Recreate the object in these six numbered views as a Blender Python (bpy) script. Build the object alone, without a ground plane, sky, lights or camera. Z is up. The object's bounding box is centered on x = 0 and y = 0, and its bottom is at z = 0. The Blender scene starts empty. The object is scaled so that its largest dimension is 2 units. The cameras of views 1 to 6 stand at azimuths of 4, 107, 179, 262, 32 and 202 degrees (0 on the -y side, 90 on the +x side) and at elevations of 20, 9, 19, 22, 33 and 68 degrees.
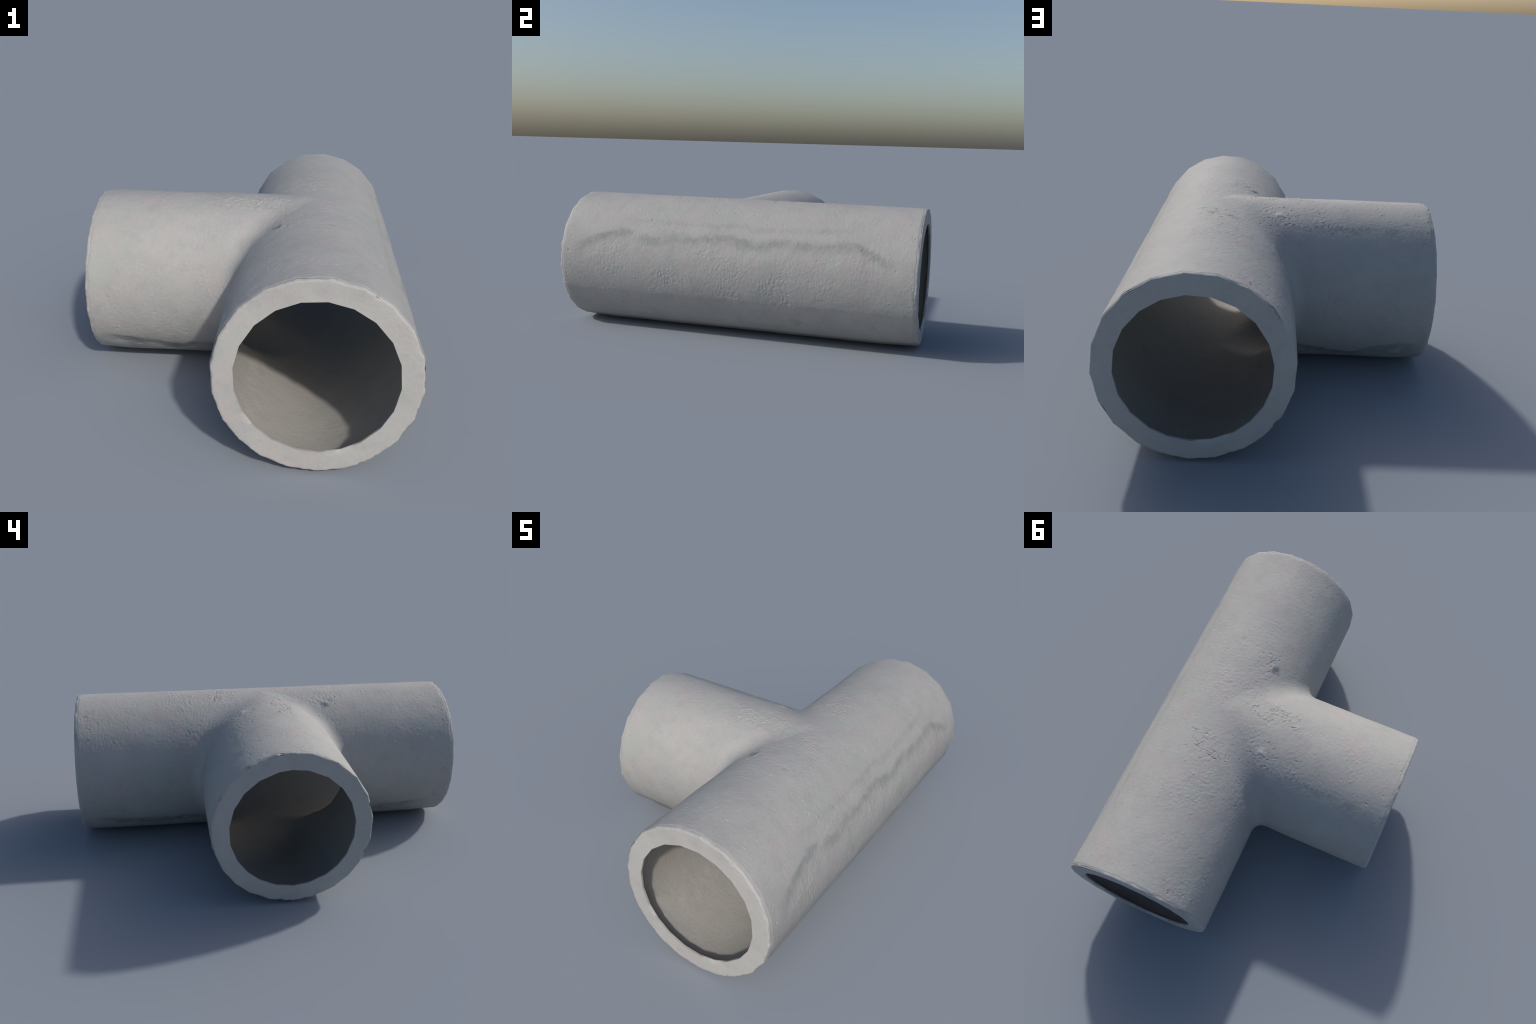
"""Concrete pipe tee: a straight pipe along y with a branch of equal bore toward -x.
The outside is one smooth surface (two slightly faceted tubes joined by a soft fillet),
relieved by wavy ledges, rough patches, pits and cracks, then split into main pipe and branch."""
import bpy, math
import numpy as np
from math import radians

# ------------------------------------------------------------------ sizes (m)
RADIUS = 0.371          # outer radius at the facet corners
BORE = 0.2885           # radius of the hole in each end rim
WALL = 0.003            # skin of the hollow inside, behind the rims
MAIN_X, AXIS_Z = 0.3095, 0.379
BRANCH_Y = -0.001
MAIN_END = 1.0          # main pipe spans y = -1 .. 1
BRANCH_END = -0.681     # branch opens at this x
LIP = 0.011             # the rim part takes over this far from each end
SAG = 0.0078            # underside hangs a little below the true circle
FILLET = 0.062
VOXEL = 0.0028

# corner angles of the cast tubes (degrees, about each axis)
MAIN_CORNERS = [-87.5, -71, -56.5, -38.3, -22.2, -4.2, 13.7, 31.4, 49.7, 66.9, 84.4, 102.2,
                120.2, 138.2, 156.7, 174, 191.5, 208.5, 223.4, 238.7, 256.4]
BRANCH_CORNERS = [-11.6, 5.6, 23.7, 41, 58.2, 76.9, 88.6, 103.1, 122, 139.6, 156.6, 174.3, 191,
                  209.7, 223.5, 237, 254.7, 269, 285.2, 302.1, 315.9, 330.6]

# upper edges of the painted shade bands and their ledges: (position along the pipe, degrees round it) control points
FLANK_LINE = [(-.95, 17), (-.86, 20.8), (-.763, 27.3), (-.614, 33), (-.49, 28.6), (-.407, 26.4), (-.312, 30.5), (-.2, 28.6),
              (-.105, 31.2), (0, 33.1), (.09, 30.0), (.17, 28), (.24, 31.5), (.32, 32), (.413, 30), (.545, 31.5),
              (.675, 33), (.766, 26.8), (.855, 20.9), (.95, 17)]
UPPER_LINE = [(-.62, 46), (-.584, 43.9), (-.271, 41.9), (.069, 44), (.123, 40.2), (.3, 42.5), (.577, 43.8), (.62, 45)]
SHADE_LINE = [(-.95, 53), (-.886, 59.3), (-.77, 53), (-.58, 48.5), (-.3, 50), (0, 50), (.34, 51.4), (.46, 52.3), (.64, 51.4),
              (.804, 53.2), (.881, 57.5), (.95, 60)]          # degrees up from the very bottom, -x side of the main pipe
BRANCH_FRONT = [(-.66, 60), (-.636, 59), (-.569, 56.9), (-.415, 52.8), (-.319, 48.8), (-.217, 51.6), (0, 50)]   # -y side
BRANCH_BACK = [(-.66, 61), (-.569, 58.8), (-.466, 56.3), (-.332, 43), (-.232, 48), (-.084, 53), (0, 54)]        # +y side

# ------------------------------------------------------------------ noise
_rng = np.random.RandomState(7)
_perm = _rng.permutation(256)
_perm = np.concatenate([_perm, _perm, _perm])
_grad = _rng.normal(size=(256, 3))
_grad /= np.linalg.norm(_grad, axis=1)[:, None]


def noise(p, scale, seed=0.0):
    """Gradient noise, roughly -1..1, on points p (n,3); scale may be a 3-vector."""
    q = p * np.asarray(scale, float) + np.array([seed * 17.31, seed * 9.77, seed * 5.13]) + 300.0
    i = np.floor(q).astype(np.int64)
    f = q - i
    i &= 255
    w = f * f * f * (f * (f * 6 - 15) + 10)
    out = np.zeros(len(p))
    for dx in (0, 1):
        wx = w[:, 0] if dx else 1 - w[:, 0]
        a = _perm[i[:, 0] + dx]
        for dy in (0, 1):
            wy = w[:, 1] if dy else 1 - w[:, 1]
            b = _perm[a + i[:, 1] + dy]
            for dz in (0, 1):
                wz = w[:, 2] if dz else 1 - w[:, 2]
                g = _grad[_perm[b + i[:, 2] + dz] & 255]
                d = g[:, 0] * (f[:, 0] - dx) + g[:, 1] * (f[:, 1] - dy) + g[:, 2] * (f[:, 2] - dz)
                out += wx * wy * wz * d
    return out * 1.6


def smooth(a, b, x):
    t = np.clip((x - a) / (b - a), 0, 1)
    return t * t * (3 - 2 * t)


# ------------------------------------------------------------------ the two tubes as distance fields
def corner_radius(theta, corners):
    """1 at the corners, less on the straight facets between them."""
    c = np.radians(np.array(corners))
    c = np.append(c, c[0] + 2 * math.pi)
    t = np.mod(theta - c[0], 2 * math.pi) + c[0]
    k = np.clip(np.searchsorted(c, t, side='right') - 1, 0, len(c) - 2)
    half = (c[k + 1] - c[k]) / 2
    return np.cos(half) / np.cos(t - c[k] - half)


def sag(theta, along):
    """Underside bulge, dying out at the pipe ends. along: 0 mid .. 1 end."""
    return SAG * smooth(0.62, 1.0, -np.sin(theta)) * (1 - smooth(0.78, 1.0, along))


def tube_main(p, faceted, inset):
    x, z = p[:, 0] - MAIN_X, p[:, 2] - AXIS_Z
    th = np.arctan2(z, x)
    r = RADIUS + sag(th, np.abs(p[:, 1]))
    r = r + .004 * smooth(.42, .75, -np.sin(th)) * (1 - smooth(.75, 1.0, -np.sin(th))) * (x > 0) * (1 - smooth(.8, 1.0, np.abs(p[:, 1])))
    if faceted:
        r = r * corner_radius(th, MAIN_CORNERS)
    else:
        r = r * 0.9965
    return np.hypot(x, z) - (r - inset)


def tube_branch(p, faceted, inset):
    y, z = p[:, 1] - BRANCH_Y, p[:, 2] - AXIS_Z
    th = np.arctan2(z, y)
    r = RADIUS + sag(th, np.clip(-p[:, 0] / -BRANCH_END, 0, 1))
    if faceted:
        r = r * corner_radius(th, BRANCH_CORNERS)
    else:
        r = r * 0.9965
    d = np.hypot(y, z) - (r - inset)
    return np.where(p[:, 0] > MAIN_X, np.maximum(d, (p[:, 0] - MAIN_X)), d)


def tee(p, faceted=False, inset=0.0, fillet=FILLET):
    a, b = tube_main(p, faceted, inset), tube_branch(p, faceted, inset)
    na = np.stack([p[:, 0] - MAIN_X, p[:, 2] - AXIS_Z], 1)
    nb = np.stack([p[:, 1] - BRANCH_Y, p[:, 2] - AXIS_Z], 1)
    na /= np.linalg.norm(na, axis=1)[:, None] + 1e-9
    nb /= np.linalg.norm(nb, axis=1)[:, None] + 1e-9
    cosang = na[:, 1] * nb[:, 1]
    k = fillet * np.sqrt(np.clip(1 - cosang ** 2, 0.02, 1))     # no fillet where the tubes are tangent
    k = k * smooth(MAIN_X, MAIN_X - 0.15, p[:, 0]) + 1e-4
    h = np.clip(k - np.abs(a - b), 0, None) / k
    return np.minimum(a, b) - h * h * k * 0.25


def gradient(p, **kw):
    e = 1e-3
    g = np.empty_like(p)
    for i in range(3):
        d = np.zeros(3)
        d[i] = e
        g[:, i] = (tee(p + d, **kw) - tee(p - d, **kw)) / (2 * e)
    return g / (np.linalg.norm(g, axis=1)[:, None] + 1e-12)


# ------------------------------------------------------------------ relief
def ledge(d, drop, width, tail, soft=.008):
    """d: metres below the lip. The skin turns in sharply under the lip, then swells back out."""
    t = np.clip(d / width, 0, 1)
    return -drop * t * (1.3 - .3 * t) * smooth(-soft, 2 * soft, d) * (1 - smooth(width, width + tail, d))


def along(u, line):
    c = np.array(line)
    return np.radians(np.interp(u, c[:, 0], c[:, 1])) * RADIUS


def wavy(u, seed, amp, scale):
    q = np.zeros((len(u), 3))
    q[:, 0] = u
    q[:, 1] = seed * 3.7 + 0.31
    q[:, 2] = 0.43
    return amp * (noise(q, scale, seed) + 0.45 * noise(q, scale * 2.7, seed + 1) + 0.25 * noise(q, scale * 7, seed + 2))


def path_distance(p, pts):
    best = np.full(len(p), 9.0)
    for a, b in zip(pts[:-1], pts[1:]):
        a, b = np.array(a), np.array(b)
        ab = b - a
        t = np.clip(((p - a) @ ab) / (ab @ ab), 0, 1)
        best = np.minimum(best, np.linalg.norm(p - a - t[:, None] * ab, axis=1))
    return best


def on_main(deg, y):
    return (MAIN_X + RADIUS * math.cos(radians(deg)), y, AXIS_Z + RADIUS * math.sin(radians(deg)))


def on_branch(deg, x):
    return (x, BRANCH_Y + RADIUS * math.cos(radians(deg)), AXIS_Z + RADIUS * math.sin(radians(deg)))


CRACKS = [
    # long hairline over the crown of the main pipe, and the broken skin at its end
    ([on_main(a, y) for a, y in [(76, .172), (80, .166), (84, .169), (89.6, .165), (92.5, .172), (96, .177)]], 1.0),
    ([on_main(a, y) for a, y in [(91.8, .226), (93, .24), (94.5, .256), (98.5, .255), (100.5, .266), (102.7, .269), (106.6, .274), (108, .27)]], .9),
    ([on_main(a, y) for a, y in [(96, .221), (98, .226), (99.9, .219), (100.1, .202), (98.7, .187), (99.1, .171)]], .9),
    ([on_main(a, y) for a, y in [(99.1, .171), (101, .166), (103.2, .173)]], .6),
    ([on_main(a, y) for a, y in [(104, .245), (107.9, .251), (112, .262), (116.6, .257), (120.2, .259)]], .7),
    # flaked skin over the crown of the branch
    ([on_branch(a, x) for a, x in [(94.5, .146), (96, .139), (99.8, .146), (101, .128), (103.1, .109), (101.5, .095)]], .7),
    ([on_branch(a, x) for a, x in [(96.2, .130), (95.6, .118), (94.2, .105), (93.6, .09), (95, .075), (96.3, .058)]], 1.0),
    ([on_branch(a, x) for a, x in [(99, .068), (100, .058), (102, .060), (104, .048), (106.7, .035), (105.2, .015), (106.4, -.002), (104.8, -.02)]], 1.0),
    ([on_branch(a, x) for a, x in [(99.1, .064), (98.7, .05), (99.9, .033), (98.6, .02), (101, .012), (102.6, .022), (103.8, .03)]], .9),
    ([on_branch(a, x) for a, x in [(103.3, -.004), (102, -.014), (103.4, -.022), (102.2, -.034)]], .8),
    ([on_branch(a, x) for a, x in [(105, -.03), (103.5, -.054), (104.1, -.075), (102.8, -.095), (101.6, -.113), (99.8, -.108)]], .7),
    ([on_branch(a, x) for a, x in [(97, -.028), (96.2, -.036), (94.4, -.045), (93.6, -.064), (95.2, -.072), (95.2, -.09), (96.8, -.10), (98.2, -.11)]], 1.0),
    ([on_branch(a, x) for a, x in [(98.8, -.05), (99.6, -.058), (101.3, -.064), (102.9, -.076), (100.4, -.083), (98.2, -.08)]], .8),
]
CRACK_CENTRES = [(on_main(99, .22), .2), (on_branch(99, .02), .2)]

# rough, vermicular skin: centre, radius, strength
ROUGH = [
    (on_main(100, .24), .17, 1.0), (on_main(112, .42), .20, .8), (on_main(95, .50), .16, .6),
    (on_main(92, -.44), .17, .8), (on_main(105, -.32), .17, 1.0), (on_main(64, -.45), .10, .5), (on_main(101, -.56), .08, .8),
    (on_main(95, -.12), .2, .8), (on_main(140, .35), .18, .9), (on_main(135, -.33), .13, .7), (on_main(110, .75), .15, .5),
    (on_main(125, .92), .10, .6), (on_main(105, -.80), .12, .6),
    (on_branch(75, .05), .2, .9), (on_branch(99, .02), .16, .8), (on_branch(84, -.42), .11, 1.0), (on_branch(60, -.15), .18, .7),
    (on_branch(100, -.16), .13, .6), (on_branch(45, -.45), .16, .5),
    (on_main(14, -.07), .14, 1.4), (on_main(-9, -.35), .17, 1.5), (on_main(-16, -.03), .17, 1.4), (on_main(-12, .28), .19, 1.5),
    (on_main(5, -.69), .15, 1.2), (on_main(10, .74), .15, 1.0), (on_main(-2, .5), .15, .8), (on_main(-5, -.9), .1, .8), (on_main(0, .1), .14, .8), (on_main(60, .32), .10, .6), (on_main(58, -.5), .1, .6),
    (on_branch(-150, -.5), .17, 1.1), (on_branch(-160, -.3), .17, 1.0), (on_branch(172, -.12), .14, .8), (on_branch(-172, -.55), .13, .8),
    (on_main(170, .8), .1, .3), (on_main(200, .5), .12, .3),
]


def scatter_dents(p, h, centres, radii, depths):
    """Small round pits (depth > 0) or grains (depth < 0)."""
    cell = 0.03
    key = np.floor(p / cell).astype(np.int64)
    code = (key[:, 0] + 500) * 4000000 + (key[:, 1] + 500) * 2000 + key[:, 2] + 500
    order = np.argsort(code, kind='stable')
    sc = code[order]
    for c, r, d in zip(centres, radii, depths):
        lo = np.floor((c - r) / cell).astype(int)
        hi = np.floor((c + r) / cell).astype(int)
        for ix in range(lo[0], hi[0] + 1):
            for iy in range(lo[1], hi[1] + 1):
                base = (ix + 500) * 4000000 + (iy + 500) * 2000 + 500
                s = np.searchsorted(sc, base + lo[2])
                e = np.searchsorted(sc, base + hi[2], side='right')
                if e > s:
                    idx = order[s:e]
                    q = np.linalg.norm(p[idx] - c, axis=1) / r
                    h[idx] -= d * (1 - smooth(0.15, 1.0, q))
    return h


def relief(p, branch):
    """Height of the cast skin above the bare tubes at points p; branch marks the branch's region."""
    n = len(p)
    y, x = p[:, 1], p[:, 0]
    th_m = np.arctan2(p[:, 2] - AXIS_Z, x - MAIN_X)
    th_b = np.arctan2(p[:, 2] - AXIS_Z, y - BRANCH_Y)
    h = 0.0016 * noise(p, 5.0, 1) + 0.0007 * noise(p, 13.0, 2)

    ragged = .010 * noise(p, 22., 3) + .005 * noise(p, 60., 4)
    # wavy ledge along the +x flank, with a fainter line above it
    m = (~branch) & (x > MAIN_X)
    if m.any():
        arc, yy, rg = th_m[m] * RADIUS, y[m], ragged[m]
        fade = 1 - smooth(.84, .93, np.abs(yy))
        brk = .6 + .4 * smooth(-.35, .25, wavy(yy, 8, 1.0, 4.0))
        h[m] += ledge(along(yy, FLANK_LINE) - arc + 1.6 * rg, .0036, .05, .09, .018) * fade * brk
        h[m] += ledge(along(yy, UPPER_LINE) - arc + rg, .0012, .03, .04, .012) * (1 - smooth(.52, .62, np.abs(yy)))
    # deeper ledges low on the shaded flank of the main pipe ...
    m = (~branch) & (x < MAIN_X) & (p[:, 2] < AXIS_Z)
    if m.any():
        arc = np.abs(th_m[m] + math.pi / 2) * RADIUS
        h[m] += ledge(along(y[m], SHADE_LINE) - arc + ragged[m], .0055, .05, .06, .012) * (1 - smooth(.85, .92, np.abs(y[m])))
    # ... and on both flanks of the branch
    m = branch & (p[:, 2] < AXIS_Z)
    if m.any():
        xx = x[m]
        arc = np.abs(th_b[m] + math.pi / 2) * RADIUS
        line = np.where(y[m] < 0, along(xx, BRANCH_FRONT), along(xx, BRANCH_BACK))
        h[m] += ledge(line - arc + ragged[m], .0055, .05, .06, .012) * (1 - smooth(-.56, -.64, xx))

    # rough patches
    mask = np.zeros(n)
    for c, r, k in ROUGH:
        d = np.linalg.norm(p - np.array(c), axis=1)
        mask = np.maximum(mask, k * (1 - smooth(.1, 1.1, d / r)))
    mask = .62 * mask * (.35 + .65 * smooth(-.3, .3, noise(p, 11.0, 21)))
    skyward = smooth(-.45, -.05, (p[:, 2] - AXIS_Z) / RADIUS)
    mask += skyward * (.10 + .30 * smooth(-.05, .55, noise(p, 4.5, 24)))
    worm = np.zeros(n)
    for bmask, sc in ((branch, (112., 70., 70.)), (~branch, (70., 112., 70.))):
        if bmask.any():
            q = p[bmask]
            a = noise(q + .006 * noise(q, 30., 33)[:, None], sc, 31) + .5 * noise(q, np.array(sc) * .55, 32)
            worm[bmask] = np.tanh(1.8 * a)
    h += mask * worm * .0010
    h += mask * np.minimum(0, noise(p, 130., 34)) * .0007

    # flaked skin between the cracks, then the cracks themselves
    for c, r in CRACK_CENTRES:
        near = np.where(np.linalg.norm(p - np.array(c), axis=1) < r)[0]
        if not len(near):
            continue
        q = p[near]
        wob = q + .005 * np.stack([noise(q, 60., 41), noise(q, 60., 42), noise(q, 60., 43)], 1)
        for pts, k in CRACKS:
            d = path_distance(wob, pts)
            gap = 1.1 * smooth(-.25, .2, noise(q, 38., 44)) + .15
            h[near] -= .0036 * k * gap * (1 - smooth(.0003, .0030, d))
            h[near] += .0005 * k * np.exp(-((d - .007) / .004) ** 2)

    # crusty skin in the two cracked areas: small plates, some lifted, some lost
    rs = np.random.RandomState(19)
    for spread, count in ((lambda: on_branch(rs.normal(100, 4.5), rs.uniform(-.14, .17)), 190),
                          (lambda: on_main(rs.normal(101, 8), rs.normal(.235, .045)), 150)):
        seeds = np.array([spread() for _ in range(count)])
        lift = rs.uniform(-1, 1, count)
        near = np.where(np.linalg.norm(p - seeds.mean(0), axis=1) < .23)[0]
        if not len(near):
            continue
        q = p[near] + .003 * np.stack([noise(p[near], 90., 48), noise(p[near], 90., 49), noise(p[near], 90., 50)], 1)
        d = np.linalg.norm(q[:, None, :].astype(np.float32) - seeds[None].astype(np.float32), axis=2)
        i = d.argmin(1)
        two = np.partition(d, 1, axis=1)
        edge = two[:, 1] - two[:, 0]
        inside_patch = (1 - smooth(.014, .026, two[:, 0])) * smooth(-.15, .3, noise(p[near], 24., 53))
        h[near] += inside_patch * (.0009 * lift[i] * smooth(0, .004, edge) - .0022 * (1 - smooth(.0002, .0026, edge)))

    # one deep dent beside the fillet, one pale knob across from it
    for c, r, d in ((on_main(119, -.31), .034, .0055), (on_main(113, -.345), .024, .0025), (on_branch(67, .012), .03, -.004),
                    (on_main(98, -.72), .03, .0012), (on_main(72, -.14), .02, .0008)):
        q = np.linalg.norm(p + .006 * noise(p, 40., 47)[:, None] - np.array(c), axis=1) / r
        h -= d * np.exp(-(q * 1.7) ** 2)

    # pits and grains
    rs = np.random.RandomState(5)
    cs, rr, dd = [], [], []

    def add(point, r, d):
        cs.append(np.array(point)); rr.append(r); dd.append(d)
    for _ in range(900):                                 # all over
        if rs.rand() < .68:
            pt = on_main(rs.uniform(0, 360), rs.uniform(-.97, .97))
        else:
            pt = on_branch(rs.uniform(0, 360), rs.uniform(-.65, -.02))
        add(pt, rs.uniform(.004, .0075), rs.uniform(.0006, .0022) * (1 if rs.rand() < .55 else -1))
    for _ in range(34):                                  # round the knob
        a, d = rs.uniform(0, 2 * math.pi), rs.uniform(.022, .085)
        add(on_branch(67 + math.degrees(d * math.sin(a) / RADIUS), .01 + d * math.cos(a)), rs.uniform(.004, .0065), rs.uniform(.001, .003))
    for _ in range(30):                                  # above the dent
        add(on_main(rs.normal(109, 5), rs.normal(-.34, .035)), rs.uniform(.004, .007), rs.uniform(.001, .003))
    for _ in range(46):                                  # chipped skin along the mouths
        s = rs.choice([-1, 1])
        add(on_main(rs.uniform(100, 200) if rs.rand() < .6 else rs.uniform(-30, 50), s * (.985 - abs(rs.normal(0, .035)))), rs.uniform(.004, .008), rs.uniform(.001, .003))
    for _ in range(20):
        add(on_branch(rs.uniform(0, 120), -.665 + abs(rs.normal(0, .03))), rs.uniform(.004, .008), rs.uniform(.001, .003))
    h = scatter_dents(p, h, cs, rr, dd)

    # ragged shrink toward every mouth
    end = np.where(branch, x - (BRANCH_END + LIP), (MAIN_END - LIP) - np.abs(y))
    h -= .0022 * (1 - smooth(.0, .012, end + .006 * noise(p, 22., 51)))
    return h


# ------------------------------------------------------------------ meshes
def prism(corners, lo, hi, axis):
    """Closed prism with the tube's facets, used as the seed of the remesh."""
    v, f = [], []
    n = len(corners)
    for t in (lo, hi):
        for a in corners:
            c, s = RADIUS * math.cos(radians(a)), RADIUS * math.sin(radians(a))
            v.append((MAIN_X + c, t, AXIS_Z + s) if axis == 'y' else (t, BRANCH_Y + c, AXIS_Z + s))
    for i in range(n):
        j = (i + 1) % n
        f.append((i, j, n + j, n + i))
    f.append(tuple(range(n))[::-1])
    f.append(tuple(range(n, 2 * n)))
    return v, f


def remeshed_tee(voxel):
    va, fa = prism(MAIN_CORNERS, -MAIN_END - .03, MAIN_END + .03, 'y')
    vb, fb = prism(BRANCH_CORNERS, BRANCH_END - .03, MAIN_X, 'x')
    me = bpy.data.meshes.new('seed')
    me.from_pydata(va + vb, [], fa + [tuple(i + len(va) for i in f) for f in fb])
    import bmesh
    bm = bmesh.new(); bm.from_mesh(me)
    bmesh.ops.recalc_face_normals(bm, faces=bm.faces[:])
    bm.to_mesh(me); bm.free()
    ob = bpy.data.objects.new('seed', me)
    bpy.context.scene.collection.objects.link(ob)
    md = ob.modifiers.new('voxels', 'REMESH')
    md.mode = 'VOXEL'
    md.voxel_size = voxel
    ev = ob.evaluated_get(bpy.context.evaluated_depsgraph_get())
    out = ev.to_mesh()
    co = np.empty(len(out.vertices) * 3)
    out.vertices.foreach_get('co', co)
    out.calc_loop_triangles()
    loops = np.empty(len(out.loops), int)
    out.loops.foreach_get('vertex_index', loops)
    start = np.empty(len(out.polygons), int)
    total = np.empty(len(out.polygons), int)
    out.polygons.foreach_get('loop_start', start)
    out.polygons.foreach_get('loop_total', total)
    assert (total == 4).all()
    quads = loops.reshape(-1, 4)
    co = co.reshape(-1, 3)
    ev.to_mesh_clear()
    bpy.data.objects.remove(ob)
    bpy.data.meshes.remove(me)
    return co, quads


def compact(co, quads):
    used = np.unique(quads)
    lut = np.full(len(co), -1)
    lut[used] = np.arange(len(used))
    return co[used], lut[quads], used


def quad_mesh(name, co, quads, normals=None):
    me = bpy.data.meshes.new(name)
    me.vertices.add(len(co))
    me.vertices.foreach_set('co', co.astype(np.float32).ravel())
    me.loops.add(quads.size)
    me.loops.foreach_set('vertex_index', quads.astype(np.int32).ravel())
    me.polygons.add(len(quads))
    me.polygons.foreach_set('loop_start', np.arange(0, quads.size, 4, dtype=np.int32))
    me.polygons.foreach_set('loop_total', np.full(len(quads), 4, dtype=np.int32))
    me.update(calc_edges=True)
    me.polygons.foreach_set('use_smooth', np.ones(len(quads), dtype=bool))
    if normals is not None:
        me.normals_split_custom_set_from_vertices(normals.astype(np.float32).tolist())
    me.update()
    return me


def vertex_normals(co, quads):
    a, b, c, d = (co[quads[:, i]] for i in range(4))
    fn = np.cross(c - a, d - b)
    n = np.zeros_like(co)
    for i in range(4):
        for k in range(3):
            n[:, k] += np.bincount(quads[:, i], weights=fn[:, k], minlength=len(co))
    return n / (np.linalg.norm(n, axis=1)[:, None] + 1e-12)


def trim(co, quads, main_end, branch_end):
    """Cut the overlong ends off flush with the given planes."""
    over = (np.abs(co[:, 1]) > main_end) | (co[:, 0] < branch_end)
    quads = quads[~over[quads].all(axis=1)]
    co = co.copy()
    co[:, 1] = np.clip(co[:, 1], -main_end, main_end)
    co[:, 0] = np.maximum(co[:, 0], branch_end)
    return compact(co, quads)[:2]


def settle(co, faceted, inset, fillet=FILLET):
    """Pull points onto the tee surface along its smooth normal; ends stay in their planes."""
    p = co.copy()
    for _ in range(5):
        g = gradient(p, faceted=False, inset=inset, fillet=fillet)
        p -= g * np.clip(tee(p, faceted, inset, fillet), -.02, .02)[:, None]
    return p, gradient(p, faceted=False, inset=inset, fillet=fillet)


def relax(co, quads, times):
    for _ in range(times):
        s = np.zeros_like(co)
        cnt = np.zeros(len(co))
        for i in range(4):
            for j in (1, 3):
                o = quads[:, (i + j) % 4]
                for k in range(3):
                    s[:, k] += np.bincount(quads[:, i], weights=co[o, k], minlength=len(co))
                cnt += np.bincount(quads[:, i], minlength=len(co))
        co = .5 * co + .5 * s / np.maximum(cnt, 1)[:, None]
    return co


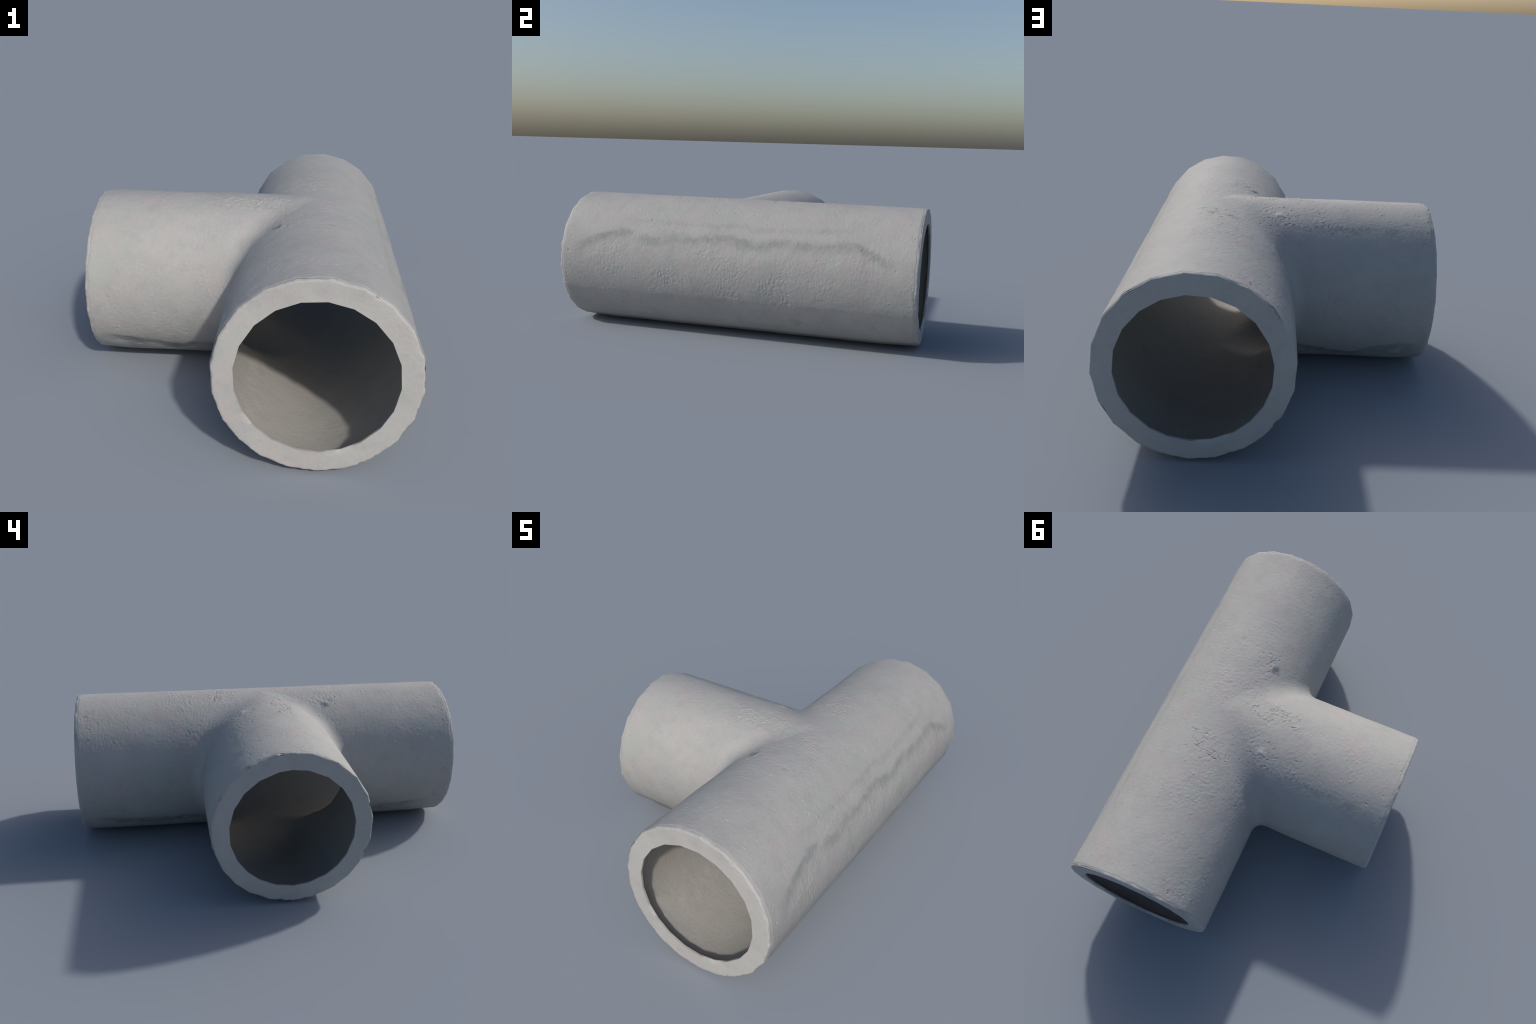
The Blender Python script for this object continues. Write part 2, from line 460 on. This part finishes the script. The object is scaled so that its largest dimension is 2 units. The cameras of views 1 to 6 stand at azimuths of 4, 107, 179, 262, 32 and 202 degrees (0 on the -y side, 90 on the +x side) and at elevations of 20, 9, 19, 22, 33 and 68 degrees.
# ------------------------------------------------------------------ materials
def concrete(name, shade=1.0, warm=0.0, grain=1.0, stains=None, spots=()):
    mat = bpy.data.materials.new(name)
    mat.use_nodes = True
    nt = mat.node_tree
    nt.nodes.clear()
    N, L = nt.nodes.new, nt.links.new
    out = N('ShaderNodeOutputMaterial')
    bsdf = N('ShaderNodeBsdfPrincipled')
    L(bsdf.outputs[0], out.inputs[0])
    bsdf.inputs['Roughness'].default_value = .72
    bsdf.inputs['Specular IOR Level'].default_value = .30
    tc = N('ShaderNodeTexCoord')

    def tex(scale, detail=3, rough=.55, offset=0.0):
        mp = N('ShaderNodeMapping')
        mp.inputs['Location'].default_value = (offset, offset * .7, offset * 1.3)
        L(tc.outputs['Object'], mp.inputs[0])
        t = N('ShaderNodeTexNoise')
        t.inputs['Scale'].default_value = scale
        t.inputs['Detail'].default_value = detail
        t.inputs['Roughness'].default_value = rough
        L(mp.outputs[0], t.inputs['Vector'])
        return t.outputs['Fac']

    def ramp(fac, stops):
        r = N('ShaderNodeValToRGB')
        el = r.color_ramp.elements
        while len(el) < len(stops):
            el.new(.5)
        for e, (pos, col) in zip(el, stops):
            e.position = pos
            e.color = (*col, 1)
        L(fac, r.inputs[0])
        return r.outputs[0]

    def mix(fac, a, b, mode='MIX'):
        m = N('ShaderNodeMix')
        m.data_type = 'RGBA'
        m.blend_type = mode
        if isinstance(fac, float):
            m.inputs[0].default_value = fac
        else:
            L(fac, m.inputs[0])
        L(a, m.inputs[6])
        if isinstance(b, tuple):
            m.inputs[7].default_value = (*b, 1)
        else:
            L(b, m.inputs[7])
        return m.outputs[2]

    s = shade
    base = ramp(tex(5.5, 3, .5), [(.30, (.53 * s, .528 * s, .515 * s)), (.50, (.55 * s, .545 * s, .53 * s)), (.70, (.575 * s, .568 * s, .55 * s))])
    # faint rosy and greenish clouds in the cement
    rose = ramp(tex(7.0, 2, .5, 3.1), [(.50, (0, 0, 0)), (.68, (1, 1, 1))])
    col = mix(rose, base, (.568 * s, .535 * s, .525 * s))
    green = ramp(tex(8.0, 2, .5, 7.7), [(.53, (0, 0, 0)), (.70, (1, 1, 1))])
    col = mix(green, col, (.525 * s, .545 * s, .515 * s))
    # a few small ochre stains
    rust = ramp(tex(10.0, 2, .6, 12.4), [(.685, (0, 0, 0)), (.76, (.55, .55, .55))])
    col = mix(rust, col, (.47 * s, .43 * s, .33 * s))
    # soft grey smudges and fine speckle
    smudge = ramp(tex(15.0, 4, .6, 5.2), [(.30, (.94, .94, .945)), (.50, (1, 1, 1))])
    col = mix(1.0, col, smudge, 'MULTIPLY')
    cloud = ramp(tex(4.0, 4, .6, 8.8), [(.34, (.96, .962, .965)), (.58, (1.01, 1.01, 1.01))])
    col = mix(1.0, col, cloud, 'MULTIPLY')
    speck = ramp(tex(120.0, 2, .6, 1.7), [(.25, (.93, .93, .93)), (.45, (1, 1, 1)), (.75, (1.03, 1.03, 1.02))])
    col = mix(1.0, col, speck, 'MULTIPLY')
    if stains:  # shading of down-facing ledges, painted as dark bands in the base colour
        sep = N('ShaderNodeSeparateXYZ')
        L(tc.outputs['Object'], sep.inputs[0])

        def calc(op, a, b=None, c=None):
            m = N('ShaderNodeMath')
            m.operation = op
            for i, v in enumerate((a, b, c)):
                if v is None:
                    continue
                if isinstance(v, (int, float)):
                    m.inputs[i].default_value = v
                else:
                    L(v, m.inputs[i])
            return m.outputs[0]

        def curve(pos, line):
            """Degrees of a trowel line at the given position along the pipe."""
            fc = N('ShaderNodeFloatCurve')
            cv = fc.mapping.curves[0]
            fc.mapping.extend = 'HORIZONTAL'
            pts = [((u + 1) / 2, v / 90) for u, v in line]
            while len(cv.points) < len(pts):
                cv.points.new(.5, .5)
            for q, xy in zip(cv.points, pts):
                q.location = xy
                q.handle_type = 'VECTOR'
            fc.mapping.update()
            L(calc('MULTIPLY_ADD', pos, .5, .5), fc.inputs['Value'])
            return calc('MULTIPLY', fc.outputs[0], 90.0)

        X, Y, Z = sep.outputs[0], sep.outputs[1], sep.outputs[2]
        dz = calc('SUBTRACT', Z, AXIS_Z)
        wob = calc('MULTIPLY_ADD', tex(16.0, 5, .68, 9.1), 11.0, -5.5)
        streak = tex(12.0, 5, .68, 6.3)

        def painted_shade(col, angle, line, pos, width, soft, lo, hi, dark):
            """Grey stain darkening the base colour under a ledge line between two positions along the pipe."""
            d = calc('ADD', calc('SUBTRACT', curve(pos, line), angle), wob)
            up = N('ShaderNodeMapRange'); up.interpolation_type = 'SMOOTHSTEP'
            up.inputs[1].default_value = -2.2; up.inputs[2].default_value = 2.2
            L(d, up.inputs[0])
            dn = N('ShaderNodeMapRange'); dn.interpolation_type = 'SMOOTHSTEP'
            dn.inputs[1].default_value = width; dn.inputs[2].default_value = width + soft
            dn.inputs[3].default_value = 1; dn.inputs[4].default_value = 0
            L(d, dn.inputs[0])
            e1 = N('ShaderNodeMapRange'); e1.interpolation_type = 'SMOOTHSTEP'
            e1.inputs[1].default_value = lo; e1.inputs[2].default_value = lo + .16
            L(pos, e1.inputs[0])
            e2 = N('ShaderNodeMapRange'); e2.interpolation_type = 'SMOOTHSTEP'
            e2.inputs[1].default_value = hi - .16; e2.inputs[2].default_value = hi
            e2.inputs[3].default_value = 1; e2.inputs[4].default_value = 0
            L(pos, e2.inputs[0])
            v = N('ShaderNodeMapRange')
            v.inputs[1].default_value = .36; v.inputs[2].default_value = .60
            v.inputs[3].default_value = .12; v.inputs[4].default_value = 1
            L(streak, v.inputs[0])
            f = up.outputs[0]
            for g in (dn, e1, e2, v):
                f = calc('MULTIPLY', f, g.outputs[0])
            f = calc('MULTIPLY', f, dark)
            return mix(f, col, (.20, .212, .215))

        deg = 180 / math.pi
        if stains == 'main':
            ang = calc('MULTIPLY', calc('ARCTAN2', dz, calc('SUBTRACT', X, MAIN_X)), deg)
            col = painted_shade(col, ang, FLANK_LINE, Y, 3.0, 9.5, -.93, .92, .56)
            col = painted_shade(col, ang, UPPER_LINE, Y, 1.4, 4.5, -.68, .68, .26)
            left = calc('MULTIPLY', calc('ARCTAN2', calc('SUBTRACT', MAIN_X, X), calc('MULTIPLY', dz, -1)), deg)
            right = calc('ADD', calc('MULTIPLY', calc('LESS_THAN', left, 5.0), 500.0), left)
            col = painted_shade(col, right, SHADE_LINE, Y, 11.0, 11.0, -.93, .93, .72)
        else:
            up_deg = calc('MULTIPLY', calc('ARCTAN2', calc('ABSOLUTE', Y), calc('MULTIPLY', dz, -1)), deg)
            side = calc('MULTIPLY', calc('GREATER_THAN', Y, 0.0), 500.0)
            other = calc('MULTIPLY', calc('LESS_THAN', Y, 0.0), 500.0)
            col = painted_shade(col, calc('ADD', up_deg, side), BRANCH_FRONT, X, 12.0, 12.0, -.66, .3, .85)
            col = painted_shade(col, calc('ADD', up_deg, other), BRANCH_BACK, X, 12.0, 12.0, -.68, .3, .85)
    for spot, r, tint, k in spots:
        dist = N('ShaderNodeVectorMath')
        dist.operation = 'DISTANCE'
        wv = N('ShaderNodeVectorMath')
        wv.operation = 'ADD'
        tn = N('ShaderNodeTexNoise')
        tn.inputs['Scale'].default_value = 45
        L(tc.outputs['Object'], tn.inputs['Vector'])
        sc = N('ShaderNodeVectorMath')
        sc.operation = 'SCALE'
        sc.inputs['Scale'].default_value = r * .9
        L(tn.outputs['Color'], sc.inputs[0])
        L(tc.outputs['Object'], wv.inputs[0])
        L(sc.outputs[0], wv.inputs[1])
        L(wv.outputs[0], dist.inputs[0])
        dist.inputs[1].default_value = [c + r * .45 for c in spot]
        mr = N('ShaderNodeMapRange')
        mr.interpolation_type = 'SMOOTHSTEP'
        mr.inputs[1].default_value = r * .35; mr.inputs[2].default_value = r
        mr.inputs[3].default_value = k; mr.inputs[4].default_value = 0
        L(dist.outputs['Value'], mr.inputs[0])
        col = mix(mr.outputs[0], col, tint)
    if warm:
        col = mix(warm, col, (.50 * s, .47 * s, .42 * s))
    L(col, bsdf.inputs['Base Color'])

    b1 = N('ShaderNodeBump')
    b1.inputs['Strength'].default_value = .42 * grain
    b1.inputs['Distance'].default_value = .004
    L(tex(55.0, 4, .55, 2.2), b1.inputs['Height'])
    b2 = N('ShaderNodeBump')
    b2.inputs['Strength'].default_value = .18 * grain
    b2.inputs['Distance'].default_value = .0015
    L(tex(210.0, 3, .6, 4.4), b2.inputs['Height'])
    L(b1.outputs[0], b2.inputs['Normal'])
    L(b2.outputs[0], bsdf.inputs['Normal'])
    return mat


# ------------------------------------------------------------------ assembly
scene = bpy.context.scene
tee_root = bpy.data.objects.new('concrete_pipe_tee', None)
scene.collection.objects.link(tee_root)
tee_root['label'] = 'weathered pale grey concrete T-shaped pipe junction'
tee_root['category'] = 'pipe fitting'

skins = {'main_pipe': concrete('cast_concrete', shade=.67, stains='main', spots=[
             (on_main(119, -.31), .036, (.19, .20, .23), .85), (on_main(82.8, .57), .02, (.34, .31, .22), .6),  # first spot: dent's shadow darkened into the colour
             (on_main(76.7, -.153), .022, (.33, .31, .25), .4), (on_main(108, -.787), .03, (.31, .31, .29), .5), (on_main(99, -.72), .03, (.31, .31, .31), .4)]),
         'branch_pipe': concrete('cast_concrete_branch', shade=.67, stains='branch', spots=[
             (on_branch(67, .012), .04, (.46, .455, .45), .7), (on_branch(92, -.12), .04, (.30, .30, .30), .35)])}
cut = concrete('cut_concrete', shade=.715, grain=.8)
inside = concrete('bore_concrete', shade=.66, warm=.25, grain=1.2)


def add(name, me, mat, parent):
    ob = bpy.data.objects.new(name, me)
    me.materials.append(mat)
    scene.collection.objects.link(ob)
    ob.parent = parent
    return ob


def outer_skin():
    co, quads = remeshed_tee(VOXEL)
    co, quads = trim(co, quads, MAIN_END - LIP, BRANCH_END + LIP)
    keep = (np.abs(co[:, 1]) >= MAIN_END - LIP - 1e-6) | (co[:, 0] <= BRANCH_END + LIP + 1e-6)
    rel = relax(co, quads, 2)
    co = np.where(keep[:, None], co, rel)
    ends_y, ends_x = co[:, 1].copy(), co[:, 0].copy()
    at_y = np.abs(co[:, 1]) >= MAIN_END - LIP - 1e-6
    at_x = co[:, 0] <= BRANCH_END + LIP + 1e-6
    round_p, n0 = settle(co, False, 0.0)
    facet_p = round_p.copy()
    for _ in range(2):
        facet_p -= n0 * tee(facet_p, True, 0.0)[:, None]
    branch = (tube_branch(round_p, False, 0) < tube_main(round_p, False, 0)) & (round_p[:, 0] < MAIN_X - .05)
    h = relief(round_p, branch)
    nrm = vertex_normals(round_p + n0 * h[:, None], quads)
    flip = np.sign((nrm * n0).sum(1))
    nrm *= flip[:, None]
    p = facet_p + n0 * h[:, None]
    p[at_y, 1] = ends_y[at_y]
    p[at_x, 0] = ends_x[at_x]
    return p, quads, nrm, branch


p, quads, nrm, branch = outer_skin()
is_branch = branch[quads].sum(axis=1) >= 3
parts = {}
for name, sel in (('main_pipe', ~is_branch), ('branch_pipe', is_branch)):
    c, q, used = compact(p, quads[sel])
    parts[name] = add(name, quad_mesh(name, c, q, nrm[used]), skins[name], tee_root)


def inner_skin():
    co, quads = remeshed_tee(.006)
    co, quads = trim(co, quads, MAIN_END - .004, BRANCH_END + .004)
    at_y = np.abs(co[:, 1]) >= MAIN_END - .004 - 1e-6
    at_x = co[:, 0] <= BRANCH_END + .004 + 1e-6
    ey, ex = co[:, 1].copy(), co[:, 0].copy()
    rel = relax(co, quads, 3)
    co = np.where((at_y | at_x)[:, None], co, rel)
    rnd, n0 = settle(co, False, WALL)
    fac = rnd.copy()
    for _ in range(2):
        fac -= n0 * tee(fac, True, WALL)[:, None]
    branch = (tube_branch(rnd, False, WALL) < tube_main(rnd, False, WALL)) & (rnd[:, 0] < MAIN_X - .05)
    h = relief(rnd, branch)                       # the hollow follows the skin
    nrm = vertex_normals(rnd + n0 * h[:, None], quads)
    nrm *= -np.sign((nrm * n0).sum(1))[:, None]
    fac = fac + n0 * h[:, None]
    fac[at_y, 1] = ey[at_y]
    fac[at_x, 0] = ex[at_x]
    return fac, quads[:, ::-1], nrm


c, q, nn = inner_skin()
add('inner_wall', quad_mesh('inner_wall', c, q, nn), inside, tee_root)


def end_rim(name, corners, place, seed, parent):
    """Annular cut face: chipped outer arris, flat face, sharp faceted bore edge, plate back."""
    per = 20
    # (radius below corner radius or absolute bore, depth behind the cut plane, chip weight)
    prof = [(-.0045, .026, 0), (-.0018, LIP + .003, .2), (-.0016, .009, .5), (-.0022, .0055, .8), (-.0034, .0026, 1.0),
            (-.0054, .0008, .9), (-.0085, .0, .35), (-.015, .0, 0), (-.03, .0, 0), (-.05, .0, 0), (-.065, .0, 0), ('b', .0, 0), ('b', .005, 0), ('b', .009, 0), (-.012, .010, 0)]
    ang = []
    cs = list(corners) + [corners[0] + 360]
    for a, b in zip(cs[:-1], cs[1:]):
        ang += [radians(a + (b - a) * i / per) for i in range(per)]
    ang = np.array(ang)
    n = len(ang)
    fr = corner_radius(ang, corners)
    u = np.stack([np.cos(ang), np.sin(ang), np.full(n, seed)], 1)
    chip = .0036 * np.abs(noise(u, 5.0, seed)) + .0022 * np.abs(noise(u, 14.0, seed + 1)) + .0012 * noise(u, 38.0, seed + 2)
    notch = .0042 * smooth(.42, .75, noise(u, 7.5, seed + 3))
    chip = chip + notch
    low = smooth(.1, .6, -np.sin(ang)) * smooth(.12, .5, noise(u, 4.2, seed + 9))      # broken spots along the lower bore edge
    rows = []
    for k, (r, d, w) in enumerate(prof):
        if r == 'b':
            rad = BORE * fr + (.004 * low if d == 0 else 0)
            dep = np.full(n, d) + (0.0006 * noise(u, 9.0, seed + 5) + .0035 * low if d == 0 else 0)
        else:
            rad = (RADIUS + r) * fr - chip * w
            dep = np.full(n, d) + chip * .6 * w * (d < .006)
            if d == 0:
                q = u * 1.0
                q[:, 2] += k
                dep = dep + .0006 + .0007 * noise(q, 6.0, seed + 7)
        rows.append(np.array([place(a, rr, dd) for a, rr, dd in zip(ang, rad, dep)]))
    co = np.concatenate(rows)
    quads = []
    for k in range(len(prof) - 1):
        i = np.arange(n)
        j = (i + 1) % n
        quads.append(np.stack([k * n + i, k * n + j, (k + 1) * n + j, (k + 1) * n + i], 1))
    quads = np.concatenate(quads)
    # face outward: at the flat face the normal points out of the pipe
    f = quads[8 * n]
    fn = np.cross(co[f[2]] - co[f[0]], co[f[3]] - co[f[1]])
    outward = place(0, 0, -1) - place(0, 0, 0)
    if fn @ outward < 0:
        quads = quads[:, ::-1]
    me = quad_mesh(name, co, quads)
    me.set_sharp_from_angle(angle=radians(38))
    return add(name, me, cut, parent)


def main_mouth(sign):
    return lambda a, r, d: np.array([MAIN_X + r * math.cos(a), sign * (MAIN_END - d), AXIS_Z + r * math.sin(a)])


def branch_mouth(a, r, d):
    return np.array([BRANCH_END + d, BRANCH_Y + r * math.cos(a), AXIS_Z + r * math.sin(a)])


end_rim('end_rim', MAIN_CORNERS, main_mouth(-1), 71.0, parts['main_pipe'])
end_rim('end_rim', MAIN_CORNERS, main_mouth(1), 83.0, parts['main_pipe'])
end_rim('end_rim', BRANCH_CORNERS, branch_mouth, 95.0, parts['branch_pipe'])
